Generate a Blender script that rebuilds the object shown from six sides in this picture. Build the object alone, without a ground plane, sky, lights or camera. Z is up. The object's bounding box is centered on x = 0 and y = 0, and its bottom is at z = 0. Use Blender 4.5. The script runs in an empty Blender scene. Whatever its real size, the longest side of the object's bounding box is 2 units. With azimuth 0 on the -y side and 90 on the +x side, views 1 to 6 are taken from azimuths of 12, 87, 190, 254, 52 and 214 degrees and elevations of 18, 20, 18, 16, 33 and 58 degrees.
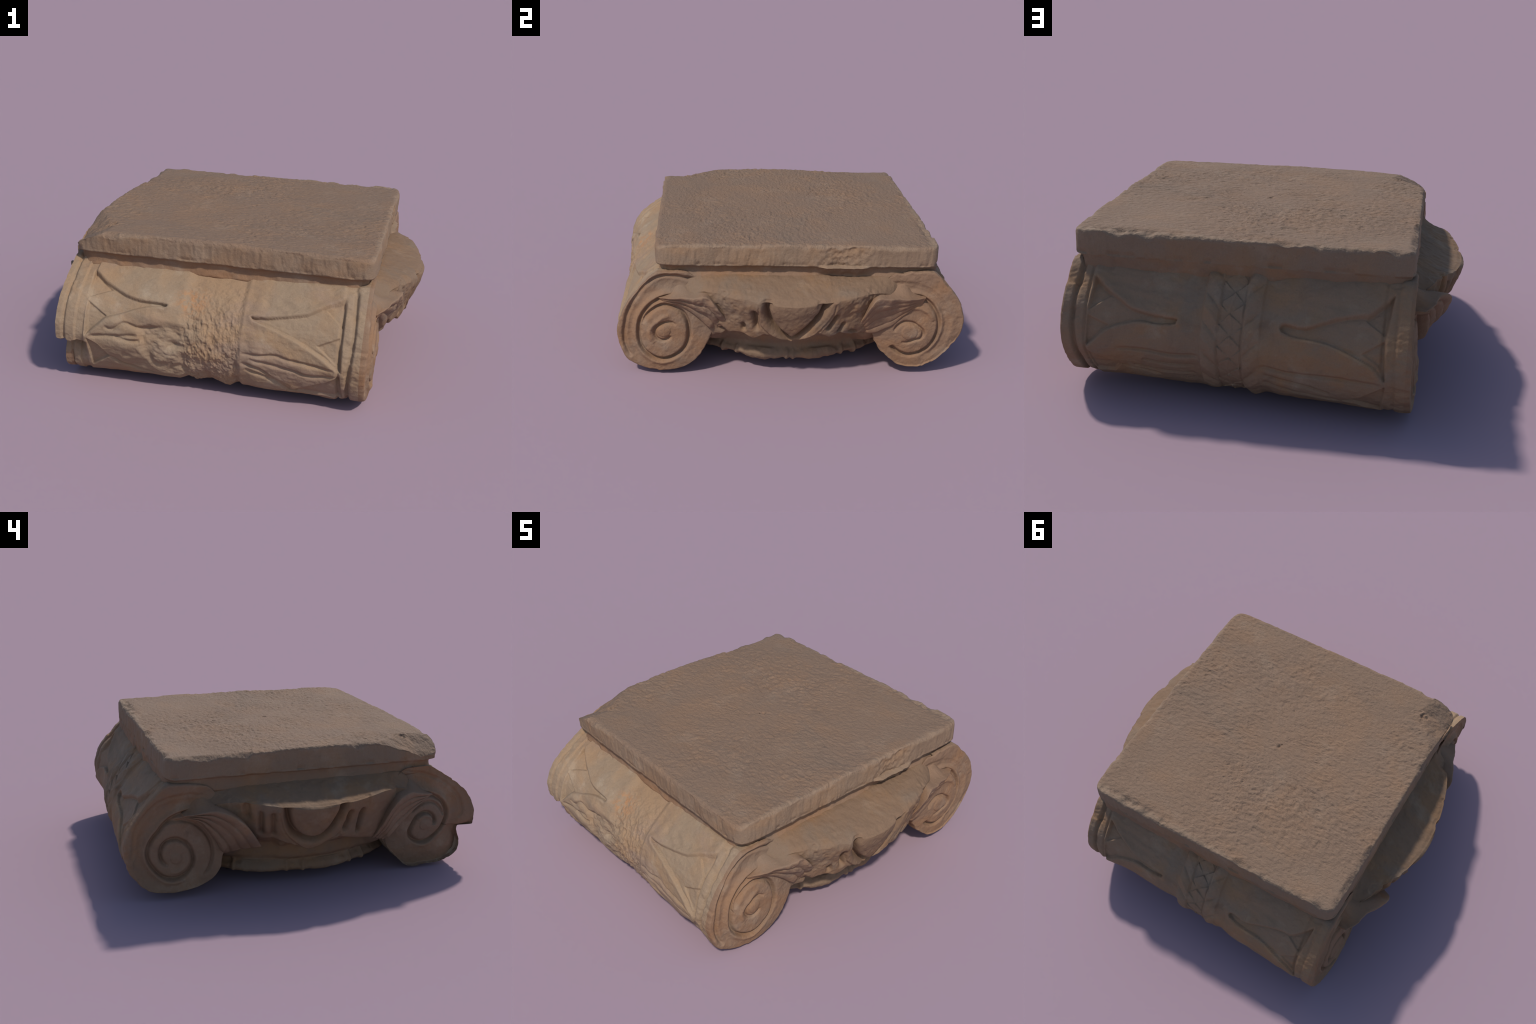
"""Carved marble Ionic capital, built part by part from profiles, spirals and relief rules."""
import math
import numpy as np

# ------------------------------------------------------------------ curve helpers
def spline(points, per_span=14):
    """Catmull-Rom curve through hand-placed control points."""
    p = np.asarray(points, float)
    p = np.vstack([2 * p[0] - p[1], p, 2 * p[-1] - p[-2]])
    t = np.linspace(0, 1, per_span, endpoint=False)[:, None]
    out = []
    for i in range(1, len(p) - 2):
        a, b, c, d = p[i - 1], p[i], p[i + 1], p[i + 2]
        out.append(0.5 * (2 * b + (c - a) * t + (2 * a - 5 * b + 4 * c - d) * t ** 2
                          + (3 * b - a - 3 * c + d) * t ** 3))
    out.append(p[-2][None])
    return np.vstack(out)

def smoothstep(lo, hi, v):
    t = np.clip((v - lo) / (hi - lo), 0, 1)
    return t * t * (3 - 2 * t)

# ------------------------------------------------------------------ bolster (the roll between two volutes)
AXIS_Y, AXIS_Z = 0.69, 0.28          # axis of each roll, mirrored front / back
HALF = 0.77                          # x at which the end outlines were measured
# end outlines (distance outward from the middle plane, height), top -> outer side -> bottom -> inner side
OUTLINE = {
    (+1, -1): [(.450, .480), (.540, .590), (.640, .602), (.700, .600), (.740, .592), (.811, .523), (.885, .434), (.935, .303), (.942, .201), (.890, .080),
               (.763, .024), (.668, .024), (.553, .060), (.468, .154), (.420, .277)],
    (+1, +1): [(.450, .480), (.540, .590), (.640, .612), (.740, .615), (.790, .600), (.850, .540), (.922, .455), (.964, .352), (.958, .250), (.900, .158),
               (.812, .080), (.741, .047), (.620, .058), (.515, .140), (.440, .255), (.430, .285)],
    (-1, +1): [(.450, .480), (.540, .590), (.640, .615), (.730, .620), (.775, .612), (.880, .512), (.962, .405), (.998, .293), (.984, .187), (.934, .100),
               (.825, .036), (.660, .040), (.547, .082), (.490, .153), (.465, .260)],
    (-1, -1): [(.450, .480), (.540, .590), (.640, .602), (.700, .600), (.755, .575), (.915, .467), (.985, .360), (.996, .250), (.952, .135), (.856, .036),
               (.665, .014), (.560, .055), (.468, .162), (.440, .260)],
}
def polar_radius(outline):
    c = spline(outline, 10)
    dy, dz = c[:, 0] - AXIS_Y, c[:, 1] - AXIS_Z
    ang = np.degrees(np.unwrap(np.arctan2(dz, dy)))
    ang -= 360 * np.round((ang[0] - 120) / 360)
    rad = np.hypot(dy, dz)
    o = np.argsort(ang)
    return ang[o], rad[o]
RADII = {k: polar_radius(v) for k, v in OUTLINE.items()}

def end_radius(xs, side, a):
    """outline radius at one end, angle a in degrees (0 = outward, 90 = up, -180 = inward)"""
    ang, rad = RADII[(xs, side)]
    return np.interp(a, ang, rad, period=360)

def roll_radius(x, a, side):
    t = np.clip((x / HALF + 1) / 2, -.05, 1.05)
    return end_radius(-1, side, a) * (1 - t) + end_radius(+1, side, a) * t

def trimmed(x, a, side):
    """the lower part of one roll end is knocked back along the axis"""
    if side > 0:
        return x - .010 * smoothstep(-.50, -.75, x)
    return x + .022 * smoothstep(-5, -14, a) * smoothstep(-150, -110, a) * smoothstep(-.60, -.75, x)

def roll_point(x, a, side, lift=0.0):
    r = roll_radius(x, a, side) + lift
    ar = np.radians(a)
    return np.stack([trimmed(x, a, side), side * (AXIS_Y + r * np.cos(ar)), AXIS_Z + r * np.sin(ar)], -1)

# ------------------------------------------------------------------ echinus (round cushion) profile: radius, height
ECHINUS = [(.60, .620), (.70, .610), (.76, .592), (.83, .556), (.91, .526), (.955, .515), (.974, .506), (.978, .494), (.970, .45),
           (.952, .40), (.925, .32), (.895, .25), (.850, .195), (.795, .160), (.757, .144),
           (.755, .128), (.771, .108), (.775, .092), (.761, .076), (.725, .066), (.66, .060), (.50, .060)]
def echinus_radius(z):
    c = spline(ECHINUS[7:15], 10)
    return np.interp(z, c[::-1, 1], c[::-1, 0])

# ------------------------------------------------------------------ stone noise (lattice value noise, seeded)
def _hash(i, j, k, seed):
    h = (i * 374761393 + j * 668265263 + k * 1274126177 + seed * 362437) & 0xFFFFFFFF
    h = ((h ^ (h >> 13)) * 1274126177) & 0xFFFFFFFF
    h = ((h ^ (h >> 16)) * 2246822519) & 0xFFFFFFFF
    return ((h ^ (h >> 15)) & 0xFFFF) / 32767.5 - 1.0

def vnoise(p, size, seed=0):
    q = p / np.asarray(size, float)
    i = np.floor(q).astype(np.int64)
    f = q - i
    f = f * f * f * (f * (f * 6 - 15) + 10)
    v = 0
    for dx in (0, 1):
        wx = f[..., 0] if dx else 1 - f[..., 0]
        for dy in (0, 1):
            wy = f[..., 1] if dy else 1 - f[..., 1]
            for dz in (0, 1):
                wz = f[..., 2] if dz else 1 - f[..., 2]
                v = v + wx * wy * wz * _hash(i[..., 0] + dx, i[..., 1] + dy, i[..., 2] + dz, seed)
    return v

def fbm(p, size, octaves=3, seed=0, gain=0.5):
    size = np.asarray(size, float)
    v, amp = 0, 1.0
    for o in range(octaves):
        v = v + amp * vnoise(p + o * 7.31, size, seed + o * 17)
        size, amp = size / 2.03, amp * gain
    return v

# ------------------------------------------------------------------ relief rules, in flat (u, v) metres
def dist_to_curve(uv, curve):
    best = np.full(uv.shape[:-1], 9.0)
    along = np.zeros(uv.shape[:-1])
    n = len(curve) - 1
    for k in range(n):
        a, b = curve[k], curve[k + 1]
        d = b - a
        t = np.clip(((uv - a) @ d) / max(d @ d, 1e-12), 0, 1)
        q = uv - a - t[..., None] * d
        dd = np.sqrt((q * q).sum(-1))
        m = dd < best
        best = np.where(m, dd, best)
        along = np.where(m, (k + t) / n, along)
    return best, along

def near(uv, curve, margin):
    lo, hi = curve.min(0) - margin, curve.max(0) + margin
    return ((uv >= lo) & (uv <= hi)).all(-1)

def stroke(h, uv, curve, width, depth, taper=0.0):
    """chisel a round groove (depth > 0) or raise a ridge (depth < 0) along a curve"""
    m = near(uv, curve, 3 * width)
    if not m.any():
        return
    d, s = dist_to_curve(uv[m], curve)
    g = np.exp(-(d / width) ** 2)
    if taper:
        g = g * np.clip(np.minimum(s, 1 - s) / taper, 0.0, 1) ** .6
    h[m] -= depth * g

def inside(uv, poly):
    c = np.zeros(uv.shape[:-1], bool)
    n = len(poly)
    for i in range(n):
        (x0, y0), (x1, y1) = poly[i], poly[(i + 1) % n]
        if y0 == y1:
            continue
        t = (uv[..., 1] - y0) / (y1 - y0)
        c ^= ((uv[..., 1] < y0) != (uv[..., 1] < y1)) & (uv[..., 0] < x0 + t * (x1 - x0))
    return c

def field(uv, poly, soft=0.006, margin=.06):
    """1 inside a closed outline, 0 outside, with a soft cut wall"""
    w = np.zeros(uv.shape[:-1])
    closed = np.vstack([poly, poly[:1]])
    m = near(uv, closed, margin)
    d, _ = dist_to_curve(uv[m], closed)
    sd = np.where(inside(uv[m], poly), d, -d)
    w[m] = smoothstep(-soft, soft, sd)
    return w

# ------------------------------------------------------------------ carving on the rolls, control points as (x, angle)
SCALE_A = math.radians(1) * 0.27
def A(points):
    return spline([(x, a * SCALE_A) for x, a in points], 6)
def P(points):
    return np.array([(x, a * SCALE_A) for x, a in points])

PANEL = {
    (+1, -1): dict(
        top=[(.213, 39.3), (.246, 39.2), (.298, 39.8), (.352, 42.5), (.411, 45.3), (.478, 49.6), (.529, 55.6), (.571, 61.2), (.655, 69)],
        bottom=[(.670, -10), (.631, -3.7), (.587, 3.5), (.524, 11.1), (.451, 19.4), (.372, 26.4), (.304, 31.6), (.226, 36.5)],
        tip=(.664, 34), upper=[(.578, 58.0), (.655, 71), (.664, 40)], lower=[(.549, 16.0), (.652, 28), (.672, -8)],
        foot=[(.665, -15.9), (.604, -26.6), (.534, -32.1), (.412, -45.2), (.520, -47), (.680, -47)],
        folds=[[(.18, -3.0), (.274, -2.7), (.349, -.7), (.415, -3.2), (.508, -5.8), (.647, -9.5)],
               [(.181, -13.9), (.276, -19.5), (.350, -30.5), (.429, -38.3)],
               [(.22, -8), (.351, -12.3), (.440, -15.6), (.534, -19.9), (.658, -15.9)],
               [(.20, -21), (.30, -28), (.40, -40), (.46, -46)]],
        hollows=[[(.290, 49), (.275, 66)], [(.425, 51), (.330, 66)]]),
    (-1, -1): dict(
        top=[(-.624, 69), (-.561, 59.2), (-.487, 50.7), (-.417, 43.7), (-.343, 40.4), (-.254, 40.3), (-.207, 39.5)],
        bottom=[(-.212, 37.8), (-.289, 36.1), (-.367, 31.5), (-.435, 24.9), (-.505, 19.4), (-.549, 11.0), (-.604, .3)],
        tip=(-.614, 35.8), upper=[(-.624, 69), (-.511, 50.5), (-.615, 38.2)], lower=[(-.613, 33.5), (-.512, 20.2), (-.606, .8)],
        foot=[(-.597, -4.4), (-.545, -11.8), (-.495, -24.8), (-.592, -40.6)],
        folds=[[(-.591, -1.3), (-.462, .7), (-.339, 3.6)], [(-.462, -.3), (-.388, -2.5), (-.328, -2.0)],
               [(-.495, -24.8), (-.434, -34.1), (-.340, -41.5), (-.244, -45.7), (-.179, -46.8)],
               [(-.514, 9.5), (-.47, 8), (-.41, 15.5), (-.338, 12.0), (-.233, 15)]],
        hollows=[[(-.338, -12), (-.43, -22)], [(-.29, -27), (-.40, -37)]]),
    (+1, +1): dict(
        top=[(.640, 61), (.570, 50.3), (.511, 43.3), (.449, 35.6), (.371, 32.2), (.295, 30.7), (.236, 29.9)],
        bottom=[(.243, 25.9), (.326, 24.4), (.406, 25.7), (.474, 22.6), (.552, 16.3), (.602, 7.4), (.653, -2.2)],
        tip=(.646, 28.5), upper=[(.636, 60), (.551, 47.5), (.647, 32)], lower=[(.646, 26.2), (.556, 18.8), (.655, -1.5)],
        foot=[(.654, -8.5), (.588, -18.9), (.517, -29.7), (.56, -45), (.651, -49)],
        folds=[[(.523, -3.6), (.386, -2.5), (.261, -5.0), (.137, -3.1)], [(.517, -29.7), (.425, -36.1), (.330, -38.7)],
               [(.40, -14), (.30, -18), (.16, -17)], [(.45, -27), (.34, -31), (.16, -31)]],
        hollows=[[(.56, 53), (.45, 48), (.30, 47)], [(.55, 60), (.40, 56), (.2, 55)]]),
    (-1, +1): dict(
        top=[(-.222, 30.5), (-.240, 34.0), (-.326, 31.8), (-.394, 36.9), (-.483, 43.6), (-.555, 47.1), (-.605, 49), (-.690, 67)],
        bottom=[(-.675, -5.3), (-.660, -1.8), (-.631, 4.9), (-.569, 10.8), (-.497, 16.6), (-.421, 21.5), (-.355, 23.0), (-.284, 24.4), (-.230, 28)],
        tip=(-.668, 30), upper=[(-.688, 66), (-.584, 45.0), (-.667, 32.3)], lower=[(-.667, 27.5), (-.581, 15.3), (-.648, 7.1), (-.672, -3)],
        foot=[(-.676, -11.6), (-.581, -25.5), (-.504, -34.0), (-.599, -40), (-.659, -44)],
        folds=[[(-.136, -6.3), (-.27, -8.4), (-.435, -8.4), (-.67, -9.5)], [(-.15, -16), (-.30, -19), (-.45, -27)],
               [(-.15, -24), (-.28, -31), (-.50, -36)]],
        hollows=[[(-.182, 55.4), (-.286, 57.4), (-.405, 56.7), (-.501, 52.8), (-.572, 50.4)],
                 [(-.225, 49.4), (-.340, 47.7), (-.459, 45.1)]]),
}

def laurel_strap(x, run):
    """braided laurel strap: scale leaves down the middle, a cord of leaning leaves along each edge.
    x across the strap, run along it in metres; returns height and piece number"""
    ax = np.abs(x + .004)
    wob = .006 * np.sin(run * 23) + .004 * np.sin(run * 51 + 1)
    u = (x + .004 + wob) / .056
    p, q = run / .092 + u * .5, run / .092 - u * .5
    fp, fq = p % 1, q % 1
    scale = .0085 * (fp * fq) ** .8 + .003 * np.exp(-((fp - fq) / .10) ** 2)
    t = np.clip((ax - .054) / .074, 0, 1)
    ph = run / .125 - .62 * t ** .8 + np.where(x > 0, .45, 0)
    f = ph % 1
    cord = .0035 + .0135 * (1 - np.abs(2 * f - 1) ** 3) * np.sin(np.pi * (.12 + .76 * t)) + .003 * np.exp(-((f - .5) / .09) ** 2)
    edge = smoothstep(.050, .058, ax)
    h = scale * (1 - edge) + cord * edge
    h -= .005 * np.exp(-((ax - .054) / .005) ** 2)
    piece = np.where(edge > .5, 40 + (np.floor(ph).astype(int) % 20) + np.where(x > 0, 20, 0), 30)
    return h, piece

def roll_relief(x, a, side):
    """height of the carving above the plain roll, and the number of the carved piece each point belongs to"""
    uv = np.stack([x, a * SCALE_A], -1)
    h = np.zeros(x.shape)
    piece = np.zeros(x.shape, int)
    ax = np.abs(x)
    raw = roll_point(x, a, side)
    # waist: the roll is a little slimmer between its end rims
    h -= (np.where(x < 0, .003 + .006 * smoothstep(5, 25, a), .013 - .013 * smoothstep(-30, -58, a)) if side > 0 else .008) * smoothstep(.70, .45, ax)
    for xs in (-1, 1):
        p = PANEL[(xs, side)]
        here = (x * xs) > .10
        top, bottom = A(p['top']), A(p['bottom'])
        ends = P([p['tip']])
        if xs * (p['top'][-1][0] - p['top'][0][0]) > 0:      # top runs from the throat out to the rim
            flower = np.vstack([top, ends, bottom])
        else:
            flower = np.vstack([top[::-1], ends, bottom[::-1]])
        w = field(uv, flower, .010)
        h -= .0125 * w
        piece[(w > .5) & here] = 10 + xs
        for key in ('upper', 'lower'):
            poly = P(p[key])
            w2 = field(uv, poly, .005)
            c = poly.mean(0)
            h -= .009 * w2
            piece[(w2 > .5) & here] = 0
        h -= .016 * field(uv, P(p['foot']), .006)
        # leaf lips: swelling along the sides of the flower
        for edge in (top, bottom):
            d, s = dist_to_curve(uv, edge)
            sel = w < .5
            h += np.where(sel, .006 * np.exp(-(d / .03) ** 2), 0) * here
            stroke(h, uv, edge, .0075, .0045, .04)
        for f in p['folds']:
            stroke(h, uv, A(f), .009, .012, .12)
        for f in p['hollows']:
            stroke(h, uv, A(f), .022, .006, .3)
        # rim mouldings
        if (xs, side) == (-1, -1):
            h -= np.where(x < 0, .011 * np.exp(-((ax - .724) / .008) ** 2), 0)
            h -= np.where(x < 0, .008 * smoothstep(.612, .622, ax) * smoothstep(.668, .658, ax), 0)
        elif (xs, side) == (-1, 1):
            h -= np.where(x < 0, .007 * np.exp(-((ax - .712) / .007) ** 2) + .006 * smoothstep(.665, .675, ax) * smoothstep(.715, .70, ax), 0)
            h -= np.where(x < 0, .008 * np.exp(-((ax - .662) / .008) ** 2) * smoothstep(-2, 12, a), 0)
        else:
            g = .712 + .006 * np.sin(a * .05)
            h -= np.where(x > 0, .020 * np.exp(-((ax - g) / .010) ** 2) * smoothstep(82, 76, a), 0)
            h -= np.where(x > 0, .006 * smoothstep(.715, .70, ax) * smoothstep(.64, .66, ax), 0)
            h -= np.where(x > 0, .008 * np.exp(-((ax - .660) / .007) ** 2) * smoothstep(75, 65, a), 0)
    if side < 0:
        strap = smoothstep(-.15, -.09, x) * smoothstep(.182, .150, x)
        h -= .008 * np.exp(-((x - .195) / .045) ** 2)          # panel sinks beside the strap
        rough = fbm(raw, (.035, .03, .045), 4, 5, .65) * (.55 + .45 * smoothstep(50, 20, a))
        chisel = fbm(np.stack([x * 1.6 + a * .0022, x * .0, a * SCALE_A * .45 - x * .5], -1), .022, 3, 6, .6)
        h += strap * (-.014 + (.005 * rough + .003 * chisel * smoothstep(70, 30, a)) * smoothstep(90, 60, a))
        h += strap * .010 * smoothstep(-30, -50, a) * np.cos((x - .02) / .075 * np.pi) * -1
        # broken leaf beside the strap
        hole = field(uv, A([(-.332, 11.4), (-.224, 18.7), (-.11, 15), (-.10, -10), (-.112, -37), (-.233, -35.6), (-.315, -10.1), (-.332, 11.4)]), .02)
        h += hole * (-.018 + .010 * fbm(raw, (.08, .06, .06), 4, 9, .5))
        for px, pa, r, d in ((-.147, 11, .030, .020), (-.165, -3, .034, .020), (-.29, -9, .03, .008)):
            h -= d * np.exp(-(((x - px) ** 2 + ((a - pa) * SCALE_A) ** 2) / r ** 2))
        # swollen lobes of the broken leaf
        for px, pa, rx, ra, d in ((-.46, 14, .05, .028, .012), (-.28, 25, .07, .03, .009), (-.40, -12, .1, .04, .008)):
            h += d * np.exp(-((x - px) / rx) ** 2 - (((a - pa) * SCALE_A) / ra) ** 2)
        # knocked-off lower corner of one rim
        edge = -7 + 3 * fbm(raw, .06, 2, 21)
        bite = smoothstep(edge, edge - 4, a) * smoothstep(-40, -12, a) * smoothstep(-.595, -.655, x)
        h -= (.080 + .012 * fbm(raw, .05, 3, 22)) * bite
    else:
        strap = smoothstep(.134, .122, x) * smoothstep(-.142, -.130, x)
        h -= .009 * np.exp(-((ax - .165) / .045) ** 2)
        hs, leaf = laurel_strap(x, a * SCALE_A)
        h = h * (1 - strap) + (hs - .013) * strap
        piece = np.where(strap > .5, leaf, piece)
    if side < 0:
        piece[strap > .5] = 20
    piece[(ax > .715) & (piece < 20)] = 1
    # knocks and wear along the end rims
    rim = smoothstep(.64, .70, ax)
    h -= rim * .007 * np.clip(fbm(raw, (.08, .05, .05), 3, 35) - .05, 0, 1)
    # overall weathering
    h += .0045 * fbm(raw, .16, 2, 31) + .0022 * fbm(raw, (.05, .03, .03), 3, 33)
    return h, piece

# ------------------------------------------------------------------ volutes: spirals as (angle, radius) about the eye
VOLUTE = {
    (+1, -1): dict(eye=(.686, .271), rim_depth=.020,
        rim=[(125, .33), (110, .315), (84, .302), (50, .240), (17, .216), (-3, .219), (-23, .232), (-43, .244)],
        whorl=[(121, .218), (92, .192), (68, .168), (41, .148), (6, .138), (-19, .145), (-51, .166), (-83, .176), (-117, .161),
               (-155, .142), (-183, .134), (-228, .145), (-270, .147), (-299, .134), (-341, .124)],
        curl=[(154, .072), (90, .046), (18, .048), (-51, .059), (-100, .055), (-140, .044)],
        ridge=[(114, .095), (55, .066), (-8, .080), (-54, .092)], boss=.035),
    (+1, +1): dict(eye=(.661, .268), rim_depth=.007,
        rim=[(125, .31), (110, .295), (87, .275), (65, .261), (35, .239), (15, .230), (-12, .214), (-41, .212)],
        whorl=[(104, .212), (71, .205), (43, .185), (20, .171), (-11, .153), (-50, .149), (-89, .146), (-117, .135), (-139, .130)],
        curl=[(180, .085), (157, .079), (126, .071), (90, .060), (40, .057), (1, .076), (-28, .074), (-66, .056), (-124, .075)],
        ridge=[(99, .141), (76, .150), (50, .150), (27, .142)], boss=.045),
    (-1, +1): dict(eye=(.728, .229), rim_depth=.009,
        rim=[(120, .36), (95, .330), (72, .307), (56, .278), (39, .261), (19, .231), (0, .225)],
        whorl=[(121, .274), (100, .237), (74, .194), (57, .170), (33, .160), (8, .148), (-25, .125), (-59, .119), (-88, .113), (-123, .103),
               (-163, .093), (-196, .088), (-238, .094), (-269, .103), (-300, .104), (-330, .091), (-361, .076), (-402, .057)],
        curl=[(-143, .184), (-168, .193), (-196, .198), (-221, .199), (-244, .203), (-265, .200), (-286, .191)],
        ridge=[(167, .059), (216, .065), (261, .073), (295, .079)], boss=.03),
    (-1, -1): dict(eye=(.684, .273), rim_depth=.011,
        rim=[(125, .33), (104, .306), (78, .268), (53, .252), (33, .250), (14, .238), (3, .214)],
        whorl=[(137, .227), (114, .192), (87, .173), (56, .160), (29, .144), (-5, .116), (-47, .105), (-84, .113), (-119, .108),
               (-149, .100), (-186, .078), (-236, .071), (-271, .070), (-324, .062), (-371, .053)],
        curl=[(138, .117), (101, .124), (73, .132), (41, .123), (22, .120)],
        ridge=[(150, .06), (90, .055), (20, .045)], boss=.035),
}
FACE_X = .785
FACE_SHIFT = {(+1, -1): .008, (+1, +1): -.003, (-1, +1): .003, (-1, -1): -.016}

def polar_curve(points, per=6):
    c = spline(points, per)
    r = np.radians(c[:, 0])
    return np.stack([c[:, 1] * np.cos(r), c[:, 1] * np.sin(r)], -1)

def turn_radius(points, ang, span=320):
    c = spline(points, 8)
    c = c[c[:, 0] > points[0][0] - span]
    o = np.argsort(c[:, 0])
    return np.interp(ang, c[o, 0], c[o, 1])

def volute_grid(xs, side, na=420, nr=96):
    d = VOLUTE[(xs, side)]
    a = np.linspace(0, 360, na + 1)
    f = np.concatenate([np.linspace(0.002, .972, nr), [.982, .991, .997, 1.0]])
    back = np.concatenate([np.zeros(nr), [.002, .007, .013, .020]])
    AA, FF = np.meshgrid(a, f, indexing='ij')
    aw = np.where(AA > 180, AA - 360, AA)
    xr = xs * .762
    lift, _ = roll_relief(np.full(a.shape, xr), np.where(a > 180, a - 360, a), side)
    lift[-1] = lift[0]
    R = roll_radius(np.full(a.shape, xr), a, side) + lift
    ar = np.radians(a)
    by, bz = AXIS_Y + R * np.cos(ar), AXIS_Z + R * np.sin(ar)
    ey, ez = d['eye']
    Y = ey + (by[:, None] - ey) * FF
    Z = ez + (bz[:, None] - ez) * FF
    uv = np.stack([Y - ey, Z - ez], -1)
    r = np.hypot(uv[..., 0], uv[..., 1])
    ang = np.degrees(np.arctan2(uv[..., 1], uv[..., 0]))
    ang = np.where(ang > 140, ang - 360, ang)
    r_in, r_rim = turn_radius(d['whorl'], ang), turn_radius(d['rim'], ang)
    h = .022 * np.clip(1 - (r / .24) ** 2, -.4, 1)
    band = smoothstep(130, 100, ang) * smoothstep(-75, -30, ang)
    t = np.clip((r - r_in) / np.maximum(r_rim - r_in, .03), 0, 1)
    h -= .016 * np.sin(np.pi * t) * band * (t > 0) * (t < 1)
    stroke(h, uv, polar_curve(d['rim']), .010, d['rim_depth'], .08)
    stroke(h, uv, polar_curve(d['whorl']), .0105, .027, .05)
    # rounded list outside the whorl groove
    wide = d['whorl'][:max(6, int(len(d['whorl']) * .6))]
    stroke(h, uv, polar_curve([(q, rad + .020) for q, rad in wide]), .013, -.009, .1)
    stroke(h, uv, polar_curve(d['curl']), .0085, .016, .08)
    stroke(h, uv, polar_curve(d['ridge']), .012, -.009, .15)
    h += .008 * np.sqrt(np.clip(1 - (r / d['boss']) ** 2, 0, 1))
    # the face falls back into the channel that joins the two volutes
    h -= .020 * smoothstep(.64, .47, Y) * smoothstep(.50, .57, Z)
    h += FACE_SHIFT[(xs, side)]
    if (xs, side) == (-1, -1):
        h -= .030 * smoothstep(.32, .16, Z)
    if (xs, side) == (1, 1):
        h -= .012 * smoothstep(.30, .12, Z) * smoothstep(1.0, .95, FF)
    join = np.clip(back / .020, 0, 1)[None, :] ** 1.2
    trim = np.abs(trimmed(np.full(aw.shape, xr), aw, side)) - abs(xr)
    face = FACE_X + h + trim * smoothstep(.55, 1, FF)
    pos = np.stack([xs * (face * (1 - join) + (abs(xr) + trim) * join), side * Y, Z], -1)
    n = .0035 * fbm(pos, .11, 2, 41) + .0018 * fbm(pos, .03, 3, 43)
    if (xs, side) == (-1, -1):      # the bruise at the knocked-off rim
        n -= .014 * smoothstep(-2, -14, aw) * smoothstep(-62, -30, aw) * smoothstep(.75, .97, FF)
    w = smoothstep(1.0, .96, FF)
    pos[..., 0] += xs * n * w
    return pos

# ------------------------------------------------------------------ palmettes filling the corners between volute and egg
PALMETTE = {
    (+1, -1): (3, .013, [(.715, .462), (.610, .486), (.530, .496), (.440, .500), (.335, .345)], [(.680, .430), (.600, .412), (.520, .360), (.460, .300), (.430, .275)]),
    (+1, +1): (5, .006, [(.735, .474), (.615, .490), (.530, .500), (.440, .495), (.365, .325)], [(.720, .440), (.620, .360), (.560, .300), (.470, .258), (.400, .262)]),
    (-1, +1): (4, .017, [(.690, .465), (.600, .488), (.500, .494), (.390, .425), (.285, .275)], [(.690, .450), (.610, .425), (.555, .360), (.505, .280), (.485, .225)]),
    (-1, -1): (4, .010, [(.710, .455), (.610, .482), (.530, .492), (.440, .440), (.355, .240)], [(.670, .430), (.600, .380), (.530, .310), (.470, .245), (.440, .210)]),
}
PROUD = {(+1, -1): (.004, .055, .062, .030, .006), (+1, +1): (.004, .055, .060, .028, .006),
         (-1, +1): (.035, .066, .068, .058, .030), (-1, -1): (.008, .036, .046, .040, .020)}
def palmette_grid(xs, side):
    lobes, depth, upper, lower = PALMETTE[(xs, side)]
    c1, c2 = spline(upper, 26), spline(lower, 26)
    v = np.linspace(0, 1, 72)[None, :, None]
    yz = c1[:, None] * (1 - v) + c2[:, None] * v
    u = np.linspace(0, 1, len(c1))[:, None]
    v = v[..., 0]
    re = echinus_radius(yz[..., 1])
    xe = np.sqrt(np.maximum(re ** 2 - yz[..., 0] ** 2, .3))
    k = 18
    x = np.log(np.exp(k * xe * 3) + np.exp(k * (FACE_X + .010) * 3)) / (3 * k)
    ph = v * lobes
    flute = np.sqrt(np.clip(1 - (2 * (ph % 1) - 1) ** 2, 0, 1))
    ends = np.clip(np.minimum(u / .12, 1), 0, 1)
    x = x + .004 + depth * (flute - .3) * ends + np.interp(u, (0, .2, .5, .75, 1), PROUD[(xs, side)]) * ((1 - v) ** 1.15 if xs > 0 else .40 + .60 * (1 - v))
    x = x - .026 * smoothstep(.80, 1, u) ** 2 - .014 * smoothstep(.90, 1, v) ** 2      # rounded leaf tips
    pos = np.stack([xs * x, side * yz[..., 0], yz[..., 1]], -1)
    n = .0045 * fbm(pos, .07, 3, 51)
    if (xs, side) == (1, -1):
        n += .010 * fbm(pos, .06, 3, 53) * smoothstep(.35, .6, u) * smoothstep(.8, .3, v)
    pos[..., 0] += xs * n
    # skirts run back into the block so that the leaf is solid
    def skirt(line, inward, rise=0.0):
        along = np.linspace(0, 1, len(line))
        rising = smoothstep(0, .25, along) * (1 - .80 * smoothstep(.25, .48, along))
        out = []
        for s in (.012, .035, .065, .10, .14):
            q = line.copy()
            q[:, 2] += rise * (s / .14) ** 1.7 * .14 * rising
            q[:, 0] -= xs * s
            q[:, 1:] += inward * s * .35
            out.append(q)
        return out
    mid = pos.mean((0, 1))[1:]
    top = skirt(pos[:, 0], (mid - pos[:, 0, 1:]) * .0, .70)
    bot = skirt(pos[:, -1], (mid - pos[:, -1, 1:]) * 1.0)
    pos = np.concatenate([np.stack(top[::-1], 1), pos, np.stack(bot, 1)], 1)
    first = np.stack(skirt(pos[0], 0)[::-1], 0)
    last = np.stack(skirt(pos[-1], 0), 0)
    return np.concatenate([first, pos, last], 0)

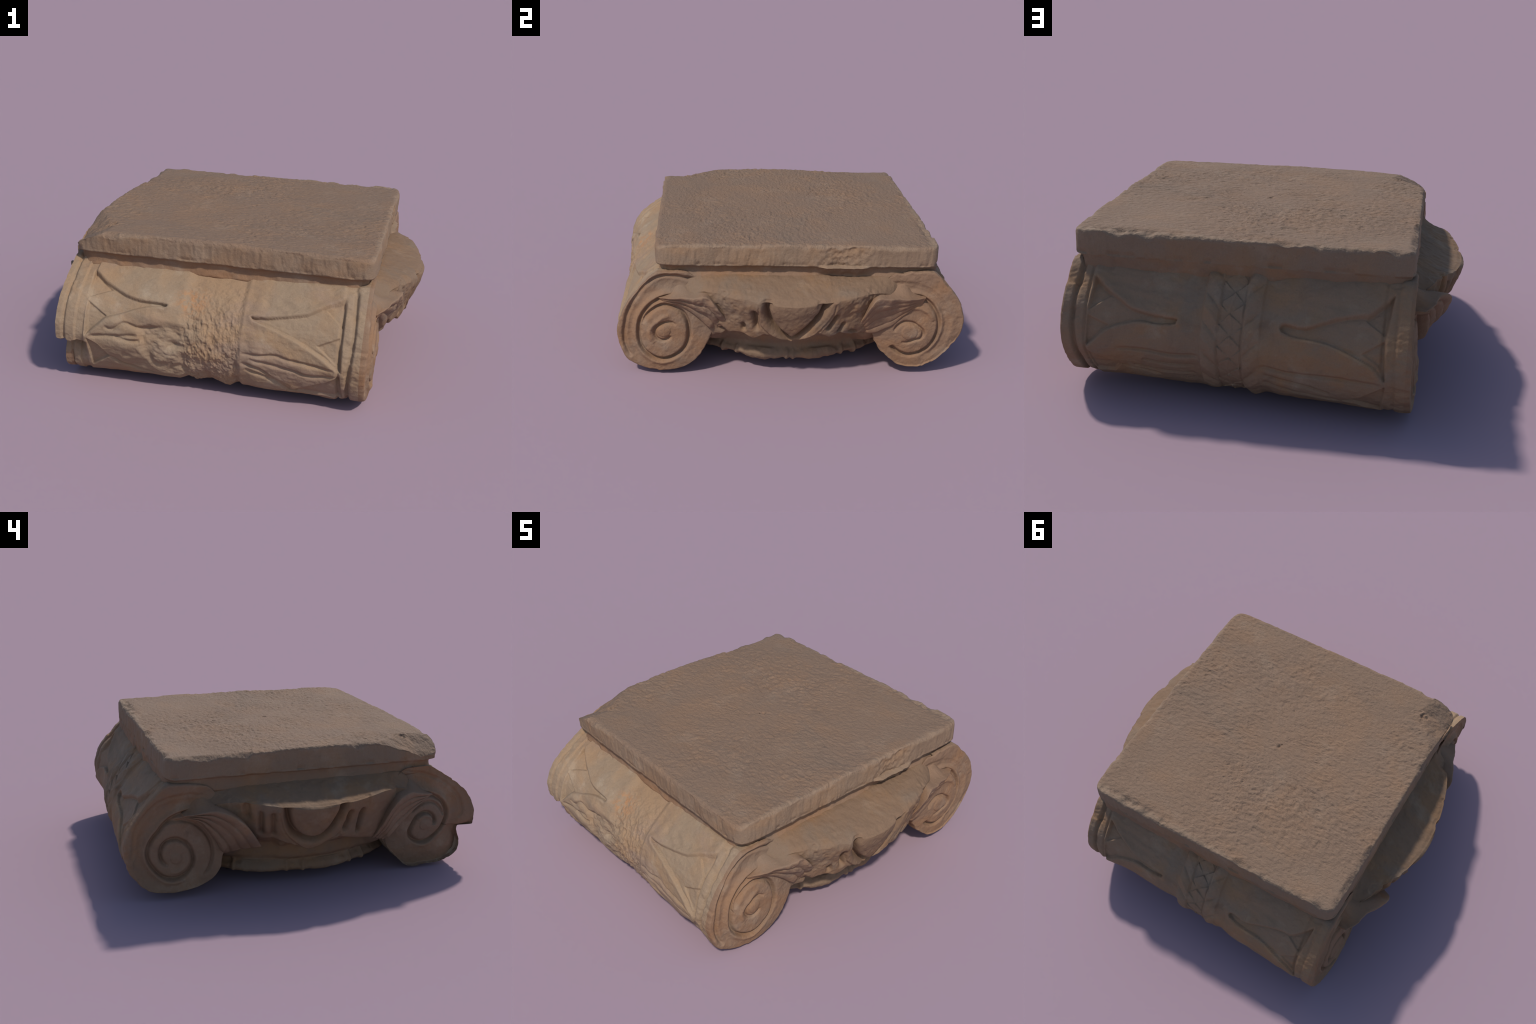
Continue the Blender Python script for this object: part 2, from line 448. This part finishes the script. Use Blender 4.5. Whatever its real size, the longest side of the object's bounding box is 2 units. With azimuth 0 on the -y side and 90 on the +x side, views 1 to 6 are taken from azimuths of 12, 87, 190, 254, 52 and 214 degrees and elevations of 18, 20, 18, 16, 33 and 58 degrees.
# ------------------------------------------------------------------ echinus with egg, tongues and bead-and-reel
def E(points):
    return spline([(math.radians(p) * .93, z) for p, z in points], 6)
def EP(points):
    return np.array([(math.radians(p) * .93, z) for p, z in points])

EGG = {
    +1: dict(groove=[(-8.1, .530), (-8.3, .446), (-6.7, .367), (-3.8, .311), (0, .262), (3.0, .301), (6.1, .359), (9.4, .437), (11.2, .530)],
             shell=[(-10.6, .500), (-10.9, .38), (-8.2, .31), (-4, .26), (0, .222), (5, .262), (9.5, .33), (13, .43), (13.6, .5)],
             slots=[([(-12.3, .430), (-11.8, .340)], .0145, .040), ([(-16.3, .345), (-16.2, .325)], .013, .030), ([(-24.6, .300), (-23, .275)], .014, .030),
                    ([(14.4, .410), (12.4, .335)], .012, .030), ([(17.4, .355), (16.3, .310)], .011, .026), ([(20.5, .305), (23, .285)], .011, .022), ([(25, .265), (27, .255)], .010, .02)],
             pits=[(-9.7, .212, .040, .024), (-4.5, .200, .035, .020), (7.7, .225, .040, .018), (10.5, .275, .022, .016), (15.4, .235, .045, .022), (20.5, .235, .03, .016),
                   (27, .178, .045, .024), (-18, .245, .05, .014), (-27, .19, .045, .022)],
             foot=[(-36, .27), (-30, .235), (-25, .245), (-20, .275), (-16.5, .275), (-13, .245), (-9, .285), (-5, .262), (0, .225), (5, .262), (9, .295), (13, .26), (17, .285), (21, .262), (26, .25), (32, .23), (40, .25)],
             reels=[-29, -22.5, -.8, 1.8, 23.5, 30], worn=1.0),
    -1: dict(groove=[(169.6, .53), (169.8, .437), (172.0, .355), (176.4, .308), (181.1, .312), (184.8, .371), (187.3, .460), (188.4, .53)],
             shell=[(167.2, .48), (169.0, .361), (173.1, .282), (177.7, .238), (182.8, .274), (187.4, .318), (189, .40)],
             slots=[([(157.2, .512), (157.4, .450)], .0155, .022), ([(161.7, .465), (161.6, .350)], .014, .030), ([(165.4, .455), (165.5, .340)], .013, .024),
                    ([(190.6, .440), (189.6, .345)], .014, .034), ([(195.2, .440), (194.8, .320)], .013, .038)],
             pits=[(157, .225, .045, .022), (166, .215, .05, .018), (189, .235, .045, .024), (199, .20, .06, .018), (172, .205, .05, .012), (181, .20, .05, .012)],
             foot=[(140, .22), (150, .225), (156, .25), (160, .285), (165, .29), (168, .285), (172, .262), (178, .222), (184, .262), (188, .285), (192, .27), (198, .245), (205, .22), (215, .2)],
             reels=[143, 149.5, 171.5, 178.0, 200, 207], worn=.25),
}
def echinus_grid(xs, half=48, step=.0042):
    prof = spline(ECHINUS, 10)
    s = np.concatenate([[0], np.cumsum(np.hypot(*np.diff(prof, axis=0).T))])
    ss = np.arange(0, s[-1], step)
    pr, pz = np.interp(ss, s, prof[:, 0]), np.interp(ss, s, prof[:, 1])
    c = 0 if xs > 0 else 180
    phi = np.radians(np.arange(c - half, c + half + .01, math.degrees(step / .95)))
    PH, R = np.meshgrid(phi, pr, indexing='ij')
    _, Z = np.meshgrid(phi, pz, indexing='ij')
    lip = s[np.argmax(prof[:, 0])]
    low_ring = xs > 0
    outer = np.meshgrid(phi, ss > lip, indexing='ij')[1]
    # lip of the cushion: climbs towards the volutes, then dives into their spirals; the channel floor sweeps up to the slab
    ay, ax = np.abs(R * np.sin(PH)), np.abs(R * np.cos(PH))
    lip_z = lambda y: np.interp(y, (0, .20, .39, .47, .54, .62, .70), (.504, .511, .533, .528, .508, .480, .455))
    lip_y = np.abs(.976 * np.sin(PH))
    lift = lip_z(lip_y) - .506
    t = np.clip((np.abs(.976 * np.cos(PH)) - ax) / np.maximum(np.abs(.976 * np.cos(PH)) - .755, .02), 0, 1)
    wall = (.580 if xs > 0 else .584) - .09 * smoothstep(.52, .66, ay)
    sweep = lip_z(lip_y) + (wall - lip_z(lip_y)) * t ** (.65 if xs > 0 else 1.4) - .004 * smoothstep(.955, .976, R)
    Z = np.where(outer, Z + lift * smoothstep(.30, .49, Z), sweep)
    if low_ring:                       # worn back and shorter on the sunny side
        wr = smoothstep(.19, .13, Z) * outer
        R, Z = R - .010 * wr * smoothstep(.6, .7, R), Z + .012 * wr
    pos = np.stack([R * np.cos(PH), R * np.sin(PH), Z], -1)
    uv = np.stack([PH * .93, Z], -1)
    d = EGG[xs]
    h = np.zeros(R.shape)
    piece = np.zeros(R.shape, int)
    g = np.zeros(R.shape)
    egg = field(uv, EP(d['groove']), .012)
    low = smoothstep(.535, .500, Z)
    ec = math.radians(np.mean([p for p, _ in d['groove']])) * .93
    dome = np.sqrt(np.clip(1 - ((uv[..., 0] - ec) / .15) ** 2 - ((Z - .50) / .26) ** 2, 0, 1))
    g += (.032 * dome - .020) * egg * low
    stroke(g, uv, E(d['groove']), .0155, .052, 0)
    stroke(g, uv, E(d['shell']), .006, .009, .05)
    stroke(g, uv, E([(p, z + .004) for p, z in d['shell']]), .012, -.006, 0)
    for pts, w, dep in d['slots']:
        stroke(g, uv, EP(pts), w, dep, 0)
    if xs < 0:                         # hollow behind the tongues beside the palmette
        g -= .026 * smoothstep(147, 153, np.degrees(PH)) * smoothstep(169, 165, np.degrees(PH)) * smoothstep(.40, .30, Z)
    for p, z, rad, dep in d['pits']:
        g -= dep * np.exp(-(((PH - math.radians(p)) * .93 / rad) ** 2 + ((Z - z) / (rad * .8)) ** 2) ** 2)
    on_face = smoothstep(.535, .518, Z) * smoothstep(.140, .165, Z)
    # below the scalloped foot of the carving the cushion is cut back deeply
    foot = np.interp(PH * 180 / np.pi, *np.array(d['foot']).T)
    g -= .066 * smoothstep(foot + .020, foot - .012, Z) * smoothstep(.142, .172, Z) * smoothstep(29, 23, np.abs(PH * 180 / np.pi - c))
    h += np.where(outer, g * on_face, 0)
    piece[(egg > .6) & outer & (Z < .50) & (g > -.012)] = 2
    # bead and reel
    ring = smoothstep(.066, .085, Z) * smoothstep(.150, .132, Z) * outer
    deg = np.degrees(PH)
    beads = np.zeros(R.shape)
    for q in d['reels']:
        beads += .013 * np.exp(-((deg - q) * .0138 / .012) ** 2)
    reel = np.sort(d['reels'])
    for k in range(0, len(reel) - 1):
        gap = reel[k + 1] - reel[k]
        m = np.clip((deg - reel[k]) / gap, 0, 1)
        if gap > 8:
            beads += .016 * np.sin(np.pi * m) ** .6 * (m > 0) * (m < 1)
    h += ring * (beads - .004)
    piece[(Z < .150) & outer] = 3
    piece[~outer & (R > .70)] = 4
    # weathering
    wear = d['worn']
    h += .0035 * fbm(pos, .10, 3, 61) + .0016 * fbm(pos, (.035, .02, .02), 2, 63)
    h += np.where(outer, wear * .009 * fbm(pos, .06, 3, 65) * smoothstep(-12, -17, deg) * smoothstep(-40, -32, deg) * smoothstep(.30, .38, Z), 0)
    h += wear * .007 * fbm(pos, .07, 3, 66) * ring
    h += np.where(outer, wear * .008 * (fbm(pos, .05, 3, 67) - .3) * smoothstep(16, 19, deg) * smoothstep(32, 27, deg) * smoothstep(.36, .42, Z), 0)
    N = grid_normals(pos)
    out = np.sign((N[..., 0] * np.cos(PH) + N[..., 1] * np.sin(PH)).sum())
    pos = pos + N * out * h[..., None]
    # broken lip
    edge = smoothstep(.90, .97, R) * smoothstep(.44, .50, Z)
    bite = np.clip(fbm(pos * [1, 1, .1], .07, 3, 71) - .15, 0, 1) * .020 * edge
    pos[..., 0] -= np.cos(PH) * bite
    pos[..., 1] -= np.sin(PH) * bite
    return pos, piece

# ------------------------------------------------------------------ abacus: slab, drip groove and cavetto
def abacus_grid():
    n = 300                                     # points per side
    t = np.linspace(-1, 1, n, endpoint=False)
    one = np.ones(n)
    S = np.concatenate([t, one, -t, -one])
    T = np.concatenate([-one, t, one, -t])
    # round the square outline a little at its corners
    k = 26.0
    L = (np.abs(S) ** k + np.abs(T) ** k) ** (1 / k)
    S, T = S / L, T / L
    side = {'e': smoothstep(.9, 1, S), 'w': smoothstep(.9, 1, -S), 's': smoothstep(.9, 1, -T), 'n': smoothstep(.9, 1, T)}
    step = .028 * side['e'] + .012 * side['w'] + .020 * side['s'] + .000 * side['n']
    step = np.minimum(step, .034)
    flare = (.004 * side['e'] + .004 * side['w']) * smoothstep(.98, .72, np.abs(T))         # the cavetto sweeps out over the channels
    def ring(scale, inset, z):
        x = np.where(S > 0, .778 - .006 * T, .767 + .012 * T) * S * scale - np.sign(S) * inset * np.abs(S) ** 8
        f, b = -.7520 + .018 * x, .784 + .024 * x
        y = np.where(T > 0, b, -f) * T * scale - np.sign(T) * inset * np.abs(T) ** 8
        return np.stack([x, y, np.broadcast_to(z, x.shape).astype(float)], -1)
    rings, kind = [], []
    def ztop(x, y):
        m = np.maximum(np.abs(x) / .77, np.abs(y) / .77)
        return .755 + .004 * m ** 3 - .003 * (np.abs(x * y) / .55) ** 3 - .008 * smoothstep(-.60, -.74, y)
    for s in np.concatenate([np.linspace(.004, .9, 120), np.linspace(.905, .975, 14)]):
        r = ring(s, 0, 0)
        r[:, 2] = ztop(r[:, 0], r[:, 1])
        rings.append(r); kind.append(0)
    for inset, drop, kd in ((.010, .0015, 0), (.006, .004, 0), (.003, .008, 0), (.001, .014, 1), (0, .022, 1)):
        r = ring(1, inset, 0)
        r[:, 2] = ztop(r[:, 0], r[:, 1]) - drop
        rings.append(r); kind.append(kd)
    z0 = rings[-1][:, 2]
    for q in np.linspace(0, 1, 22)[1:]:
        r = ring(1, 0, 0)
        r[:, 2] = z0 * (1 - q) + .646 * q
        rings.append(r); kind.append(1)
    for f, z in ((.08, .640), (.45, .636), (.80, .634), (1.05, .630), (1.18, .622), (1.22, .612), (1.2, .602), (1.1, .592), (1.0, .584), (.9, .577), (.85, .571), (1.0, .562), (2.2, .556), (3.5, .555)):
        rings.append(ring(1, step * f - flare * smoothstep(.615, .575, z) * (z > .56), z)); kind.append(2)
    pos = np.stack(rings, 0)
    kind = np.broadcast_to(np.array(kind)[:, None], pos.shape[:2]).copy()
    x, y, z = pos[..., 0].copy(), pos[..., 1].copy(), pos[..., 2].copy()
    # tooth marks and pits of the bearing face
    topw = smoothstep(.70, .738, z)
    pits = fbm(pos, (.027, .017, .1), 3, 81, .55)
    pits = np.where(pits > 0, pits * .8, pits)
    drift = .55 + .55 * fbm(pos, .35, 2, 83)
    pos[..., 2] += topw * (.0046 * pits * drift + .006 * fbm(pos, .40, 2, 85))
    d2 = (x - .006) ** 2 + (y - .02) ** 2
    pos[..., 2] -= .012 * np.exp(-d2 / .010 ** 2) * topw - .004 * np.exp(-((x - .02) ** 2 + (y - .045) ** 2) / .012 ** 2) * topw
    # worn and splintered arrises
    arris = smoothstep(.71, .74, z) * smoothstep(.945, 1.0, np.maximum(np.abs(x) / .778, np.abs(y) / .768))
    q = np.stack([x, y, np.zeros_like(z)], -1)
    wear = .015 * np.clip(fbm(q, .07, 3, 91) + .15, 0, 2) + .006 * fbm(q, .17, 2, 92)
    pos[..., 2] -= arris * np.clip(wear, -.001, .03)
    # a rubbed corner
    rub = (.781 - x) + (y + .740)
    pos[..., 2] = np.where(kind < 2, np.minimum(pos[..., 2], .700 + .75 * rub + .006 * fbm(q, .05, 3, 93)), pos[..., 2])
    # vertical tooling and soft swelling of the slab sides
    sidew = (kind == 1) * 1.0
    nx = np.where(np.abs(x) / .778 > np.abs(y) / .768, np.sign(x), 0)
    ny = np.where(nx == 0, np.sign(y), 0)
    tool = .0022 * fbm(np.stack([x, y, z * .25], -1), .016, 2, 95) + .005 * fbm(pos, .13, 2, 96)
    low = smoothstep(.67, .645, z) * (kind > 0) * (z > .63)
    tool = tool - low * .008 * np.clip(fbm(q, .045, 3, 97) + .1, 0, 1)
    tool = np.where(kind == 2, .0035 * fbm(pos, (.06, .06, .03), 3, 98), tool)
    # the stretch of the east arris where the drip is broken away
    gap = (nx > 0) * smoothstep(.10, .19, y) * smoothstep(.47, .36, y)
    tool = tool + gap * (.007 * fbm(pos, .05, 4, 99, .55) + .030 * (kind == 2) * smoothstep(.58, .62, z) - .006)
    kk = (kind > 0) * 1.0
    pos[..., 0] += nx * tool * kk
    pos[..., 1] += ny * tool * kk
    # broken corner: a sloping fracture takes the top away
    cx, cy = x + .768, y + .764
    plane = .650 + .100 * np.clip(cx / .18, 0, 9) ** .85 + .100 * np.clip((cy - .12) / .26, 0, 3)
    plane = plane + .007 * fbm(pos, .07, 4, 101, .5)
    pos[..., 2] = np.where((kind < 2) & (pos[..., 2] > plane), np.maximum(plane, .628), pos[..., 2])
    scar = .016 * np.exp(-((cx - .16) ** 2 + (cy - .17) ** 2) / .030 ** 2) * topw
    pos[..., 2] -= scar * (1 + 2 * fbm(pos, .03, 2, 103))
    return pos, kind

# ------------------------------------------------------------------ meshes
import bpy

def grid_normals(p):
    du = np.gradient(p, axis=0)
    dv = np.gradient(p, axis=1)
    n = np.cross(du, dv)
    return n / np.maximum(np.linalg.norm(n, axis=-1, keepdims=True), 1e-9)

def make_mesh(name, verts, quads, normals=None):
    me = bpy.data.meshes.new(name)
    me.vertices.add(len(verts))
    me.vertices.foreach_set('co', np.ascontiguousarray(verts, dtype=np.float32).ravel())
    me.loops.add(quads.size)
    me.loops.foreach_set('vertex_index', np.ascontiguousarray(quads, dtype=np.int32).ravel())
    me.polygons.add(len(quads))
    me.polygons.foreach_set('loop_start', np.arange(0, quads.size, 4, dtype=np.int32))
    me.polygons.foreach_set('use_smooth', np.ones(len(quads), dtype=bool))
    me.update(calc_edges=True)
    me.validate()
    if normals is not None:
        me.normals_split_custom_set_from_vertices(normals.astype(np.float32))
    return me

def grid_parts(pos, piece, outward, wrap=False):
    """split one smooth surface into pieces that share border vertices and normals; outward(p) gives the out direction"""
    if wrap:
        pos = np.concatenate([pos, pos[:, :1]], 1)
        piece = np.concatenate([piece, piece[:, :1]], 1)
    nu, nv = pos.shape[:2]
    N = grid_normals(pos)
    if wrap:
        m = N[:, :1] + N[:, -1:]
        m /= np.maximum(np.linalg.norm(m, axis=-1, keepdims=True), 1e-9)
        N[:, 0], N[:, -1] = m[:, 0], m[:, 0]
    flip = (N * outward(pos)).sum() < 0
    if flip:
        N = -N
    idx = np.arange(nu * nv).reshape(nu, nv)
    quads = np.stack([idx[:-1, :-1], idx[1:, :-1], idx[1:, 1:], idx[:-1, 1:]], -1).reshape(-1, 4)
    if flip:
        quads = quads[:, ::-1]
    fl = piece[:-1, :-1].reshape(-1)
    V, NN = pos.reshape(-1, 3), N.reshape(-1, 3)
    out = {}
    for k in np.unique(fl):
        q = quads[fl == k]
        used, inv = np.unique(q, return_inverse=True)
        out[int(k)] = (V[used], inv.reshape(-1, 4), NN[used])
    return out

def add(name, data, material, parent):
    me = make_mesh(name, *data)
    me.materials.append(material)
    ob = bpy.data.objects.new(name, me)
    bpy.context.scene.collection.objects.link(ob)
    ob.parent = parent
    return ob

# ------------------------------------------------------------------ materials
def stone(name, base, warm, pale, dark, lichen, grain=1.0, bump=.5, pits=0.0, arris=None, blotch=1.0, stain=None):
    mat = bpy.data.materials.new(name)
    mat.use_nodes = True
    nt = mat.node_tree
    nd, ln = nt.nodes, nt.links
    bsdf = nd['Principled BSDF']
    bsdf.inputs['Roughness'].default_value = .86
    bsdf.inputs['Specular IOR Level'].default_value = .25
    tc = nd.new('ShaderNodeTexCoord')
    def noise(scale, detail=4, rough=.55, stretch=None, dist=0):
        t = nd.new('ShaderNodeTexNoise')
        t.inputs['Scale'].default_value = scale
        t.inputs['Detail'].default_value = detail
        t.inputs['Roughness'].default_value = rough
        t.inputs['Distortion'].default_value = dist
        if stretch:
            m = nd.new('ShaderNodeMapping')
            m.inputs['Scale'].default_value = stretch
            ln.new(tc.outputs['Object'], m.inputs['Vector'])
            ln.new(m.outputs['Vector'], t.inputs['Vector'])
        else:
            ln.new(tc.outputs['Object'], t.inputs['Vector'])
        return t.outputs['Fac']
    def ramp(src, lo, hi, a=0.0, b=1.0):
        r = nd.new('ShaderNodeMapRange')
        r.interpolation_type = 'SMOOTHSTEP'
        r.inputs['From Min'].default_value, r.inputs['From Max'].default_value = lo, hi
        r.inputs['To Min'].default_value, r.inputs['To Max'].default_value = a, b
        ln.new(src, r.inputs['Value'])
        return r.outputs['Result']
    def mix(a, b, fac, mode='MIX'):
        m = nd.new('ShaderNodeMix')
        m.data_type = 'RGBA'
        m.blend_type = mode
        for sock, v in ((m.inputs[6], a), (m.inputs[7], b)):
            if isinstance(v, tuple): sock.default_value = (*v, 1)
            else: ln.new(v, sock)
        if isinstance(fac, float): m.inputs[0].default_value = fac
        else: ln.new(fac, m.inputs[0])
        return m.outputs[2]
    c = mix(base, warm, ramp(noise(2.6, 5, .6, dist=.4), .42, .64, 0, .9 * blotch))
    c = mix(c, lichen, ramp(noise(2.1, 5, .6, (1, 1.3, 1.6), .5), .50, .66, 0, .7 * blotch))
    c = mix(c, pale, ramp(noise(5.5, 5, .62), .52, .78, 0, .8 * blotch))
    c = mix(c, dark, ramp(noise(8.0, 6, .65, dist=.8), .54, .76, 0, .55 * blotch))
    c = mix(c, pale, ramp(noise(26, 4, .6), .62, .80, 0, .35))
    c = mix(c, dark, ramp(noise(70, 3, .6, (1, 1, .6)), .58, .80, 0, .40 * grain))
    if stain:                       # one rusty iron stain
        vm = nd.new('ShaderNodeVectorMath'); vm.operation = 'DISTANCE'
        ln.new(tc.outputs['Object'], vm.inputs[0]); vm.inputs[1].default_value = stain
        near_ = ramp(vm.outputs['Value'], .13, .02)
        mm = nd.new('ShaderNodeMath'); mm.operation = 'MULTIPLY'
        ln.new(near_, mm.inputs[0]); ln.new(ramp(noise(38, 4, .65), .40, .60, 0, .8), mm.inputs[1])
        c = mix(c, (.36, .165, .065), mm.outputs[0])
    if arris:                       # pale bruised band along the worn edges of the slab
        sep = nd.new('ShaderNodeSeparateXYZ')
        ln.new(tc.outputs['Object'], sep.inputs[0])
        def reach(sock, size):
            ab = nd.new('ShaderNodeMath'); ab.operation = 'ABSOLUTE'
            dv = nd.new('ShaderNodeMath'); dv.operation = 'DIVIDE'; dv.inputs[1].default_value = size
            ln.new(sock, ab.inputs[0]); ln.new(ab.outputs[0], dv.inputs[0])
            return dv.outputs[0]
        mx = nd.new('ShaderNodeMath'); mx.operation = 'MAXIMUM'
        ln.new(reach(sep.outputs[0], .778), mx.inputs[0]); ln.new(reach(sep.outputs[1], .768), mx.inputs[1])
        wob = nd.new('ShaderNodeMath'); wob.operation = 'MULTIPLY_ADD'
        ln.new(noise(14, 4, .6), wob.inputs[0]); wob.inputs[1].default_value = .09
        ln.new(mx.outputs[0], wob.inputs[2])
        c = mix(c, arris, ramp(wob.outputs[0], 1.005, 1.050, 0, .5))
    g = nd.new('ShaderNodeMapRange')
    ln.new(noise(240, 2, .5), g.inputs['Value'])
    g.inputs['To Min'].default_value, g.inputs['To Max'].default_value = 1 - .16 * grain, 1 + .16 * grain
    c = mix(c, g.outputs['Result'], 1.0, 'MULTIPLY')
    ln.new(c, bsdf.inputs['Base Color'])
    b = nd.new('ShaderNodeBump')
    b.inputs['Strength'].default_value = bump
    b.inputs['Distance'].default_value = .006
    add_ = nd.new('ShaderNodeMath'); add_.operation = 'ADD'
    ln.new(noise(60, 5, .62), add_.inputs[0])
    if pits:
        pm = nd.new('ShaderNodeMath'); pm.operation = 'MULTIPLY'; pm.inputs[1].default_value = pits
        ln.new(ramp(noise(38, 4, .6, (1, 1.6, 1)), .35, .6), pm.inputs[0])
        ln.new(pm.outputs[0], add_.inputs[1])
    else:
        add_.inputs[1].default_value = 0
    ln.new(add_.outputs[0], b.inputs['Height'])
    ln.new(b.outputs['Normal'], bsdf.inputs['Normal'])
    return mat

marble = stone('weathered_marble', (.222, .143, .090), (.258, .144, .074), (.285, .208, .140), (.155, .097, .062), (.200, .146, .102))
ochre_marble = stone('beige_marble', (.262, .183, .117), (.285, .178, .100), (.325, .250, .174), (.190, .127, .083), (.250, .170, .122),
                     stain=(-.086, -.885, .500))
slab_marble = stone('tooled_marble', (.222, .148, .096), (.248, .146, .080), (.282, .204, .140), (.160, .104, .068), (.200, .144, .100), 1.1, .6, blotch=.8)
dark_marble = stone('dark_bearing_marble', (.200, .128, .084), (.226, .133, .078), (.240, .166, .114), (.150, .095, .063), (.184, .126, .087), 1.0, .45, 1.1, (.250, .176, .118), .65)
umber_marble = stone('umber_marble', (.186, .115, .070), (.218, .120, .060), (.245, .170, .112), (.128, .077, .048), (.172, .120, .082))
brown_marble = stone('brown_marble', (.212, .129, .080), (.246, .132, .068), (.280, .198, .134), (.145, .085, .054), (.192, .133, .092))

# ------------------------------------------------------------------ assembly
root = bpy.data.objects.new('ionic_capital', None)
bpy.context.scene.collection.objects.link(root)
root['label'] = 'weathered carved marble Ionic column capital with spiral volutes'
root['category'] = 'column capital'

# abacus
pos, kind = abacus_grid()
center = np.array([0, 0, .70])
parts = grid_parts(pos, np.where(kind == 0, 5, np.where(kind == 2, 6, 1)), lambda p: p - center, wrap=True)
abacus = add('abacus', parts[1], slab_marble, root)
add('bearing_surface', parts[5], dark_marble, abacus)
add('cavetto_moulding', parts[6], brown_marble, abacus)

# bolsters with their straps and flowers
for side in (-1, 1):
    xs = np.linspace(-.762, .762, 520)
    an = np.linspace(104, -200, 400)
    X, AN = np.meshgrid(xs, an, indexing='ij')
    lift, piece = roll_relief(X, AN, side)
    pos = roll_point(X, AN, side, lift)
    mid = np.array([0, side * AXIS_Y, AXIS_Z])
    parts = grid_parts(pos, piece, lambda p: (p - mid) * [0, 1, 1])
    skin = ochre_marble if side < 0 else marble
    bolster = add('bolster', parts.pop(0), skin, root)
    strap = add('strap', parts.pop(20 if side < 0 else 30), skin, root)
    for k, data in sorted(parts.items()):
        name = 'rim_fillet' if k == 1 else 'lotus_flower' if k < 20 else 'laurel_leaf'
        add(name, data, skin, bolster if k < 20 else strap)

# volutes and palmettes
for xs in (-1, 1):
    for side in (-1, 1):
        pos = volute_grid(xs, side)
        data = grid_parts(pos, np.zeros(pos.shape[:2], int), lambda p: np.array([xs, 0, 0]))[0]
        volute = add('volute', data, brown_marble, root)
        pos = palmette_grid(xs, side)
        data = grid_parts(pos, np.zeros(pos.shape[:2], int), lambda p: np.array([xs, 0, 0]))[0]
        add('palmette', data, brown_marble, volute)

# echinus
for xs in (1, -1):
    pos, piece = echinus_grid(xs)
    parts = grid_parts(pos, piece, lambda p: p * [1, 1, 0])
    echinus = add('echinus', parts[0], umber_marble, root)
    add('egg', parts[2], umber_marble, echinus)
    add('bead_and_reel', parts[3], umber_marble, echinus)
    add('channel', parts[4], umber_marble, echinus)

# hidden core that closes the block
def box(x, y, z0, z1):
    v = np.array([(sx * x, sy * y, z) for z in (z0, z1) for sx, sy in ((-1, -1), (1, -1), (1, 1), (-1, 1))])
    q = np.array([(3, 2, 1, 0), (4, 5, 6, 7), (0, 1, 5, 4), (1, 2, 6, 5), (2, 3, 7, 6), (3, 0, 4, 7)])
    return v, q
add('core', box(.50, .60, .085, .585), marble, root)
